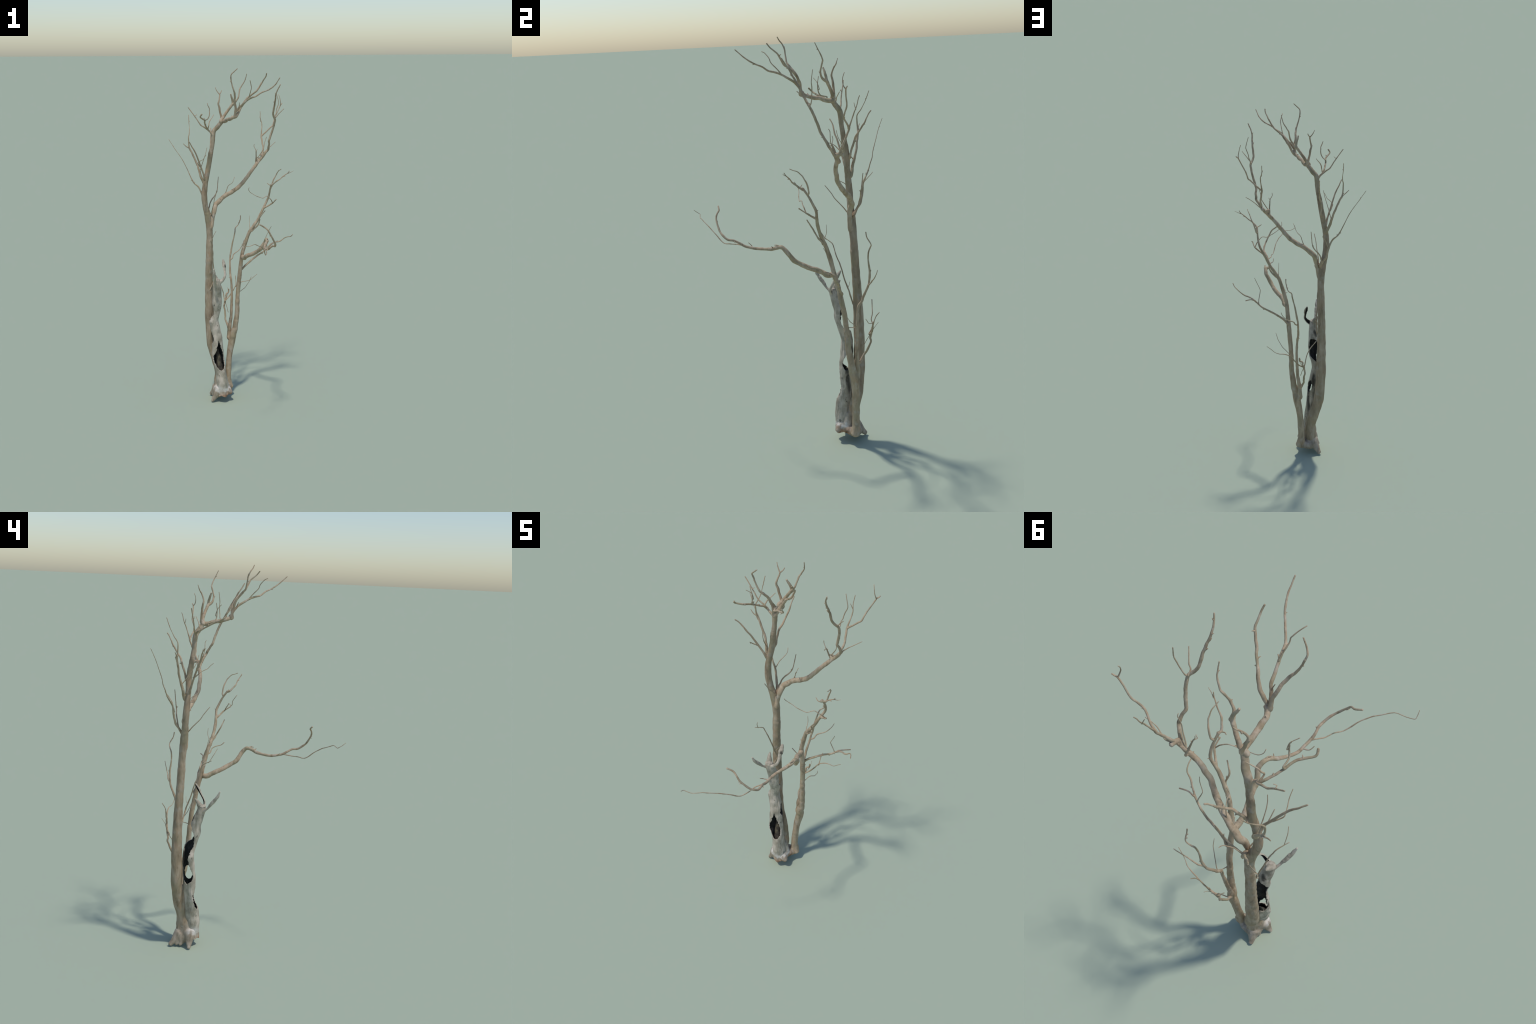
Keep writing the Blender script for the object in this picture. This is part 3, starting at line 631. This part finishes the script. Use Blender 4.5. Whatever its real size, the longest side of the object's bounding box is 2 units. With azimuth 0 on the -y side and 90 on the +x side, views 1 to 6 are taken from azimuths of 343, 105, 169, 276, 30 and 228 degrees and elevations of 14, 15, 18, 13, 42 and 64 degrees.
def shell(zs, A, nseg, wall, holes, lump, seed):
    """walled tube on a height/angle grid with holes; returns verts, faces, material index"""
    nz = len(zs)
    ang = np.linspace(-180, 180, nseg, endpoint=False)
    f = np.full((nz, nseg), -1.0)
    if holes:
        for i in range(nz):
            for j in range(nseg):
                w = 3.0 * noise.noise(Vector((ang[j] * 0.06, zs[i] * 75, seed))) + 2.4 * noise.noise(Vector((ang[j] * 0.16, zs[i] * 190, seed + 3)))
                f[i, j] = hole_depth(zs[i] * 1000, ang[j]) + w
    outer = np.zeros((nz, nseg, 3)); inner = np.zeros((nz, nseg, 3))
    for i in range(nz):
        cx, cy, rx, ry = A[i]
        for j in range(nseg):
            a = math.radians(ang[j])
            d = np.array([math.cos(a), math.sin(a), 0])
            p = np.array([cx + rx * d[0], cy + ry * d[1], zs[i]])
            b = lump * (noise.noise(Vector((p[0] * 34, p[1] * 34, p[2] * 20 + seed))) + 0.3 * noise.noise(Vector((p[0] * 80, p[1] * 80, p[2] * 35))))
            b += 0.0016 * (abs(noise.noise(Vector((ang[j] * 0.11, zs[i] * 5.5, seed + 9)))) * 2 - 0.5) * (1 if holes else 0)   # splits and ridges
            if holes:                                      # the wall bellies out towards the front left
                da = wrap(ang[j] + 148) / 38
                b += 0.008 * math.exp(-da * da) * np.clip((zs[i] - 0.21) / 0.05, 0, 1) * np.clip((0.56 - zs[i]) / 0.05, 0, 1)
                b += 0.008 * math.exp(-(wrap(ang[j] + 146) / 28) ** 2 - ((zs[i] - 0.29) / 0.05) ** 2)
            thick = wall * (1 + 0.5 * noise.noise(Vector(p * 60 + np.array([5, 5, 5])))) 
            t = 1.0
            if f[i, j] > -2.5: t = 0.45                      # thin at the burnt edges
            rag = 0.016 * noise.noise(Vector((d[0] * 1.6, d[1] * 1.6, seed))) * np.clip((0.11 - zs[i]) / 0.05, 0, 1) if holes else 0.0
            p = p + np.array([0, 0, rag])                  # ragged lower edge
            outer[i, j] = p + d * b
            inner[i, j] = p + d * (b - thick * t - 0.0006)
    dead = f > 0
    verts = np.concatenate([outer.reshape(-1, 3), inner.reshape(-1, 3)])
    n0 = nz * nseg
    keep = np.zeros((nz - 1, nseg), bool)
    for i in range(nz - 1):
        for j in range(nseg):
            jn = (j + 1) % nseg
            keep[i, j] = (f[i, j] + f[i + 1, j] + f[i, jn] + f[i + 1, jn]) < 0
    # slide rim vertices to the true outline of the hole
    gz, ga = np.gradient(f, axis=0), (np.roll(f, -1, 1) - np.roll(f, 1, 1)) / 2
    moved = verts.copy()
    for i in range(1, nz - 1):
        for j in range(nseg):
            around = [keep[i - 1, j - 1], keep[i - 1, j], keep[i, j - 1], keep[i, j]]
            if any(around) and not all(around):
                g2 = gz[i, j] ** 2 + ga[i, j] ** 2 + 1e-6
                si, sj = np.clip(-f[i, j] * gz[i, j] / g2, -.6, .6), np.clip(-f[i, j] * ga[i, j] / g2, -.6, .6)
                for base in (0, n0):
                    g = verts[base:base + n0].reshape(nz, nseg, 3)
                    q = g[i, j].copy()
                    q += (g[i + 1, j] - g[i, j] if si > 0 else g[i, j] - g[i - 1, j]) * si
                    q += (g[i, (j + 1) % nseg] - g[i, j] if sj > 0 else g[i, j] - g[i, j - 1]) * sj
                    moved[base + i * nseg + j] = q
    faces, mats = [], []
    def vid(i, j, s): return s * n0 + i * nseg + j % nseg
    for i in range(nz - 1):
        for j in range(nseg):
            if not keep[i, j]: continue
            faces.append((vid(i, j, 0), vid(i, j + 1, 0), vid(i + 1, j + 1, 0), vid(i + 1, j, 0))); mats.append(0)
            faces.append((vid(i, j, 1), vid(i + 1, j, 1), vid(i + 1, j + 1, 1), vid(i, j + 1, 1))); mats.append(1)
            for di, dj, a, b in ((-1, 0, (i, j), (i, j + 1)), (1, 0, (i + 1, j + 1), (i + 1, j)),
                                 (0, -1, (i + 1, j), (i, j)), (0, 1, (i, j + 1), (i + 1, j + 1))):
                ii, jj = i + di, (j + dj) % nseg
                if ii < 0 or ii >= nz - 1 or not keep[ii, jj]:
                    faces.append((vid(*b, 0), vid(*a, 0), vid(*a, 1), vid(*b, 1))); mats.append(0)
    used = np.unique(np.array([i for q in faces for i in q]))
    remap = -np.ones(len(moved), int); remap[used] = np.arange(len(used))
    return moved[used], [tuple(remap[i] for i in q) for q in faces], mats

zs = np.arange(0.046, 0.7851, 0.0022)
A = smooth_profile(HOLLOW, zs)
hv, hf, hm = shell(zs, A, 120, 0.0065, True, 0.0032, 4.0)
hollow = add_part('hollow_stem', hv, hf, [bleached, charred], mat_idx=hm)
MADE['snag'] = hollow

# closing cap, floor of the burnt hollow
def dome(cx, cy, z, rx, ry, h, seed, rough):
    vs, fs = [], []
    rings, seg = 9, 40
    for i in range(rings + 1):
        t = i / rings
        for j in range(seg):
            a = 2 * math.pi * j / seg
            r = math.cos(t * math.pi / 2)
            p = Vector((cx + rx * r * math.cos(a), cy + ry * r * math.sin(a), z + h * math.sin(t * math.pi / 2)))
            p.z += rough * noise.noise(p * 70 + Vector((seed, 0, 0)))
            vs.append(p)
    for i in range(rings):
        for j in range(seg):
            a, b = i * seg + j, i * seg + (j + 1) % seg
            fs.append((a, b, b + seg, a + seg))
    return vs, fs
v, f = dome(-0.122, 0.229, 0.783, 0.0197, 0.0197, 0.012, 1, 0.006)
add_part('broken_crown', v, f, [bleached], parent=hollow)
# the burnt heart slopes up to the back of the cavity
v, f = tube(spline(np.array([(-97, 277, 186, 27), (-101, 285, 225, 22), (-106, 293, 285, 15), (-110, 298, 335, 8)]) / 1000), 32, 9.0, 0.2)
add_part('burnt_heart', v, f, [heartwood], parent=hollow)

# spurs on the broken top: a horn, a lip and a split blade burnt hollow on its back
for k in ('snag_horn', 'snag_lip'):
    v, f = tube(LIMBS[k]['S'], 16, 3.0, 0.2)
    add_part('broken_spur', v, f, [bleached], parent=hollow)

def blade(S, wide, open_dir, arc, wall):
    """half pipe along a spine, open towards open_dir"""
    C = S[:, :3]; T, _, _ = frames(C)
    vs, fs, ms = [], [], []
    seg = 15
    n = len(C)
    for layer in (0, 1):
        for i in range(n):
            o = np.array(open_dir, float); o -= T[i] * (o @ T[i]); o /= np.linalg.norm(o)
            s = np.cross(T[i], o)
            for j in range(seg):
                a = math.radians(-arc / 2 + arc * j / (seg - 1))
                d = -o * math.cos(a) * 0.75 + s * math.sin(a)
                r = S[i, 3] * (1 + 0.15 * noise.noise(Vector(C[i] * 90) + Vector((j * 0.3, 0, 0)))) - layer * wall
                vs.append(C[i] + d * max(r, 0.0006))
    m = n * seg
    for i in range(n - 1):
        for j in range(seg - 1):
            a = i * seg + j
            fs.append((a, a + 1, a + seg + 1, a + seg)); ms.append(0)
            fs.append((m + a, m + a + seg, m + a + seg + 1, m + a + 1)); ms.append(1)
    for i in range(n - 1):
        for j in (0, seg - 1):
            a = i * seg + j
            fs.append((a, a + seg, m + a + seg, m + a)); ms.append(0)
    for i in (0, n - 1):
        for j in range(seg - 1):
            a = i * seg + j
            fs.append((a, a + 1, m + a + 1, m + a)); ms.append(0)
    return vs, fs, ms
TOP = [(-117, 232, 762, 15), (-104, 224, 772, 13), (-84, 224, 788, 9.5), (-71, 231, 808, 8), (-69, 249, 840, 9), (-69, 260, 860, 13), (-69, 271, 878, 10.5), (-70, 280, 894, 5)]
v, f, m_ = blade(spline(np.array(TOP) / 1000, 0.003), 0.01, (-0.5, 0.85, 0.1), 210, 0.0022)
add_part('broken_spur', v, f, [bleached, charred], parent=hollow, mat_idx=m_)
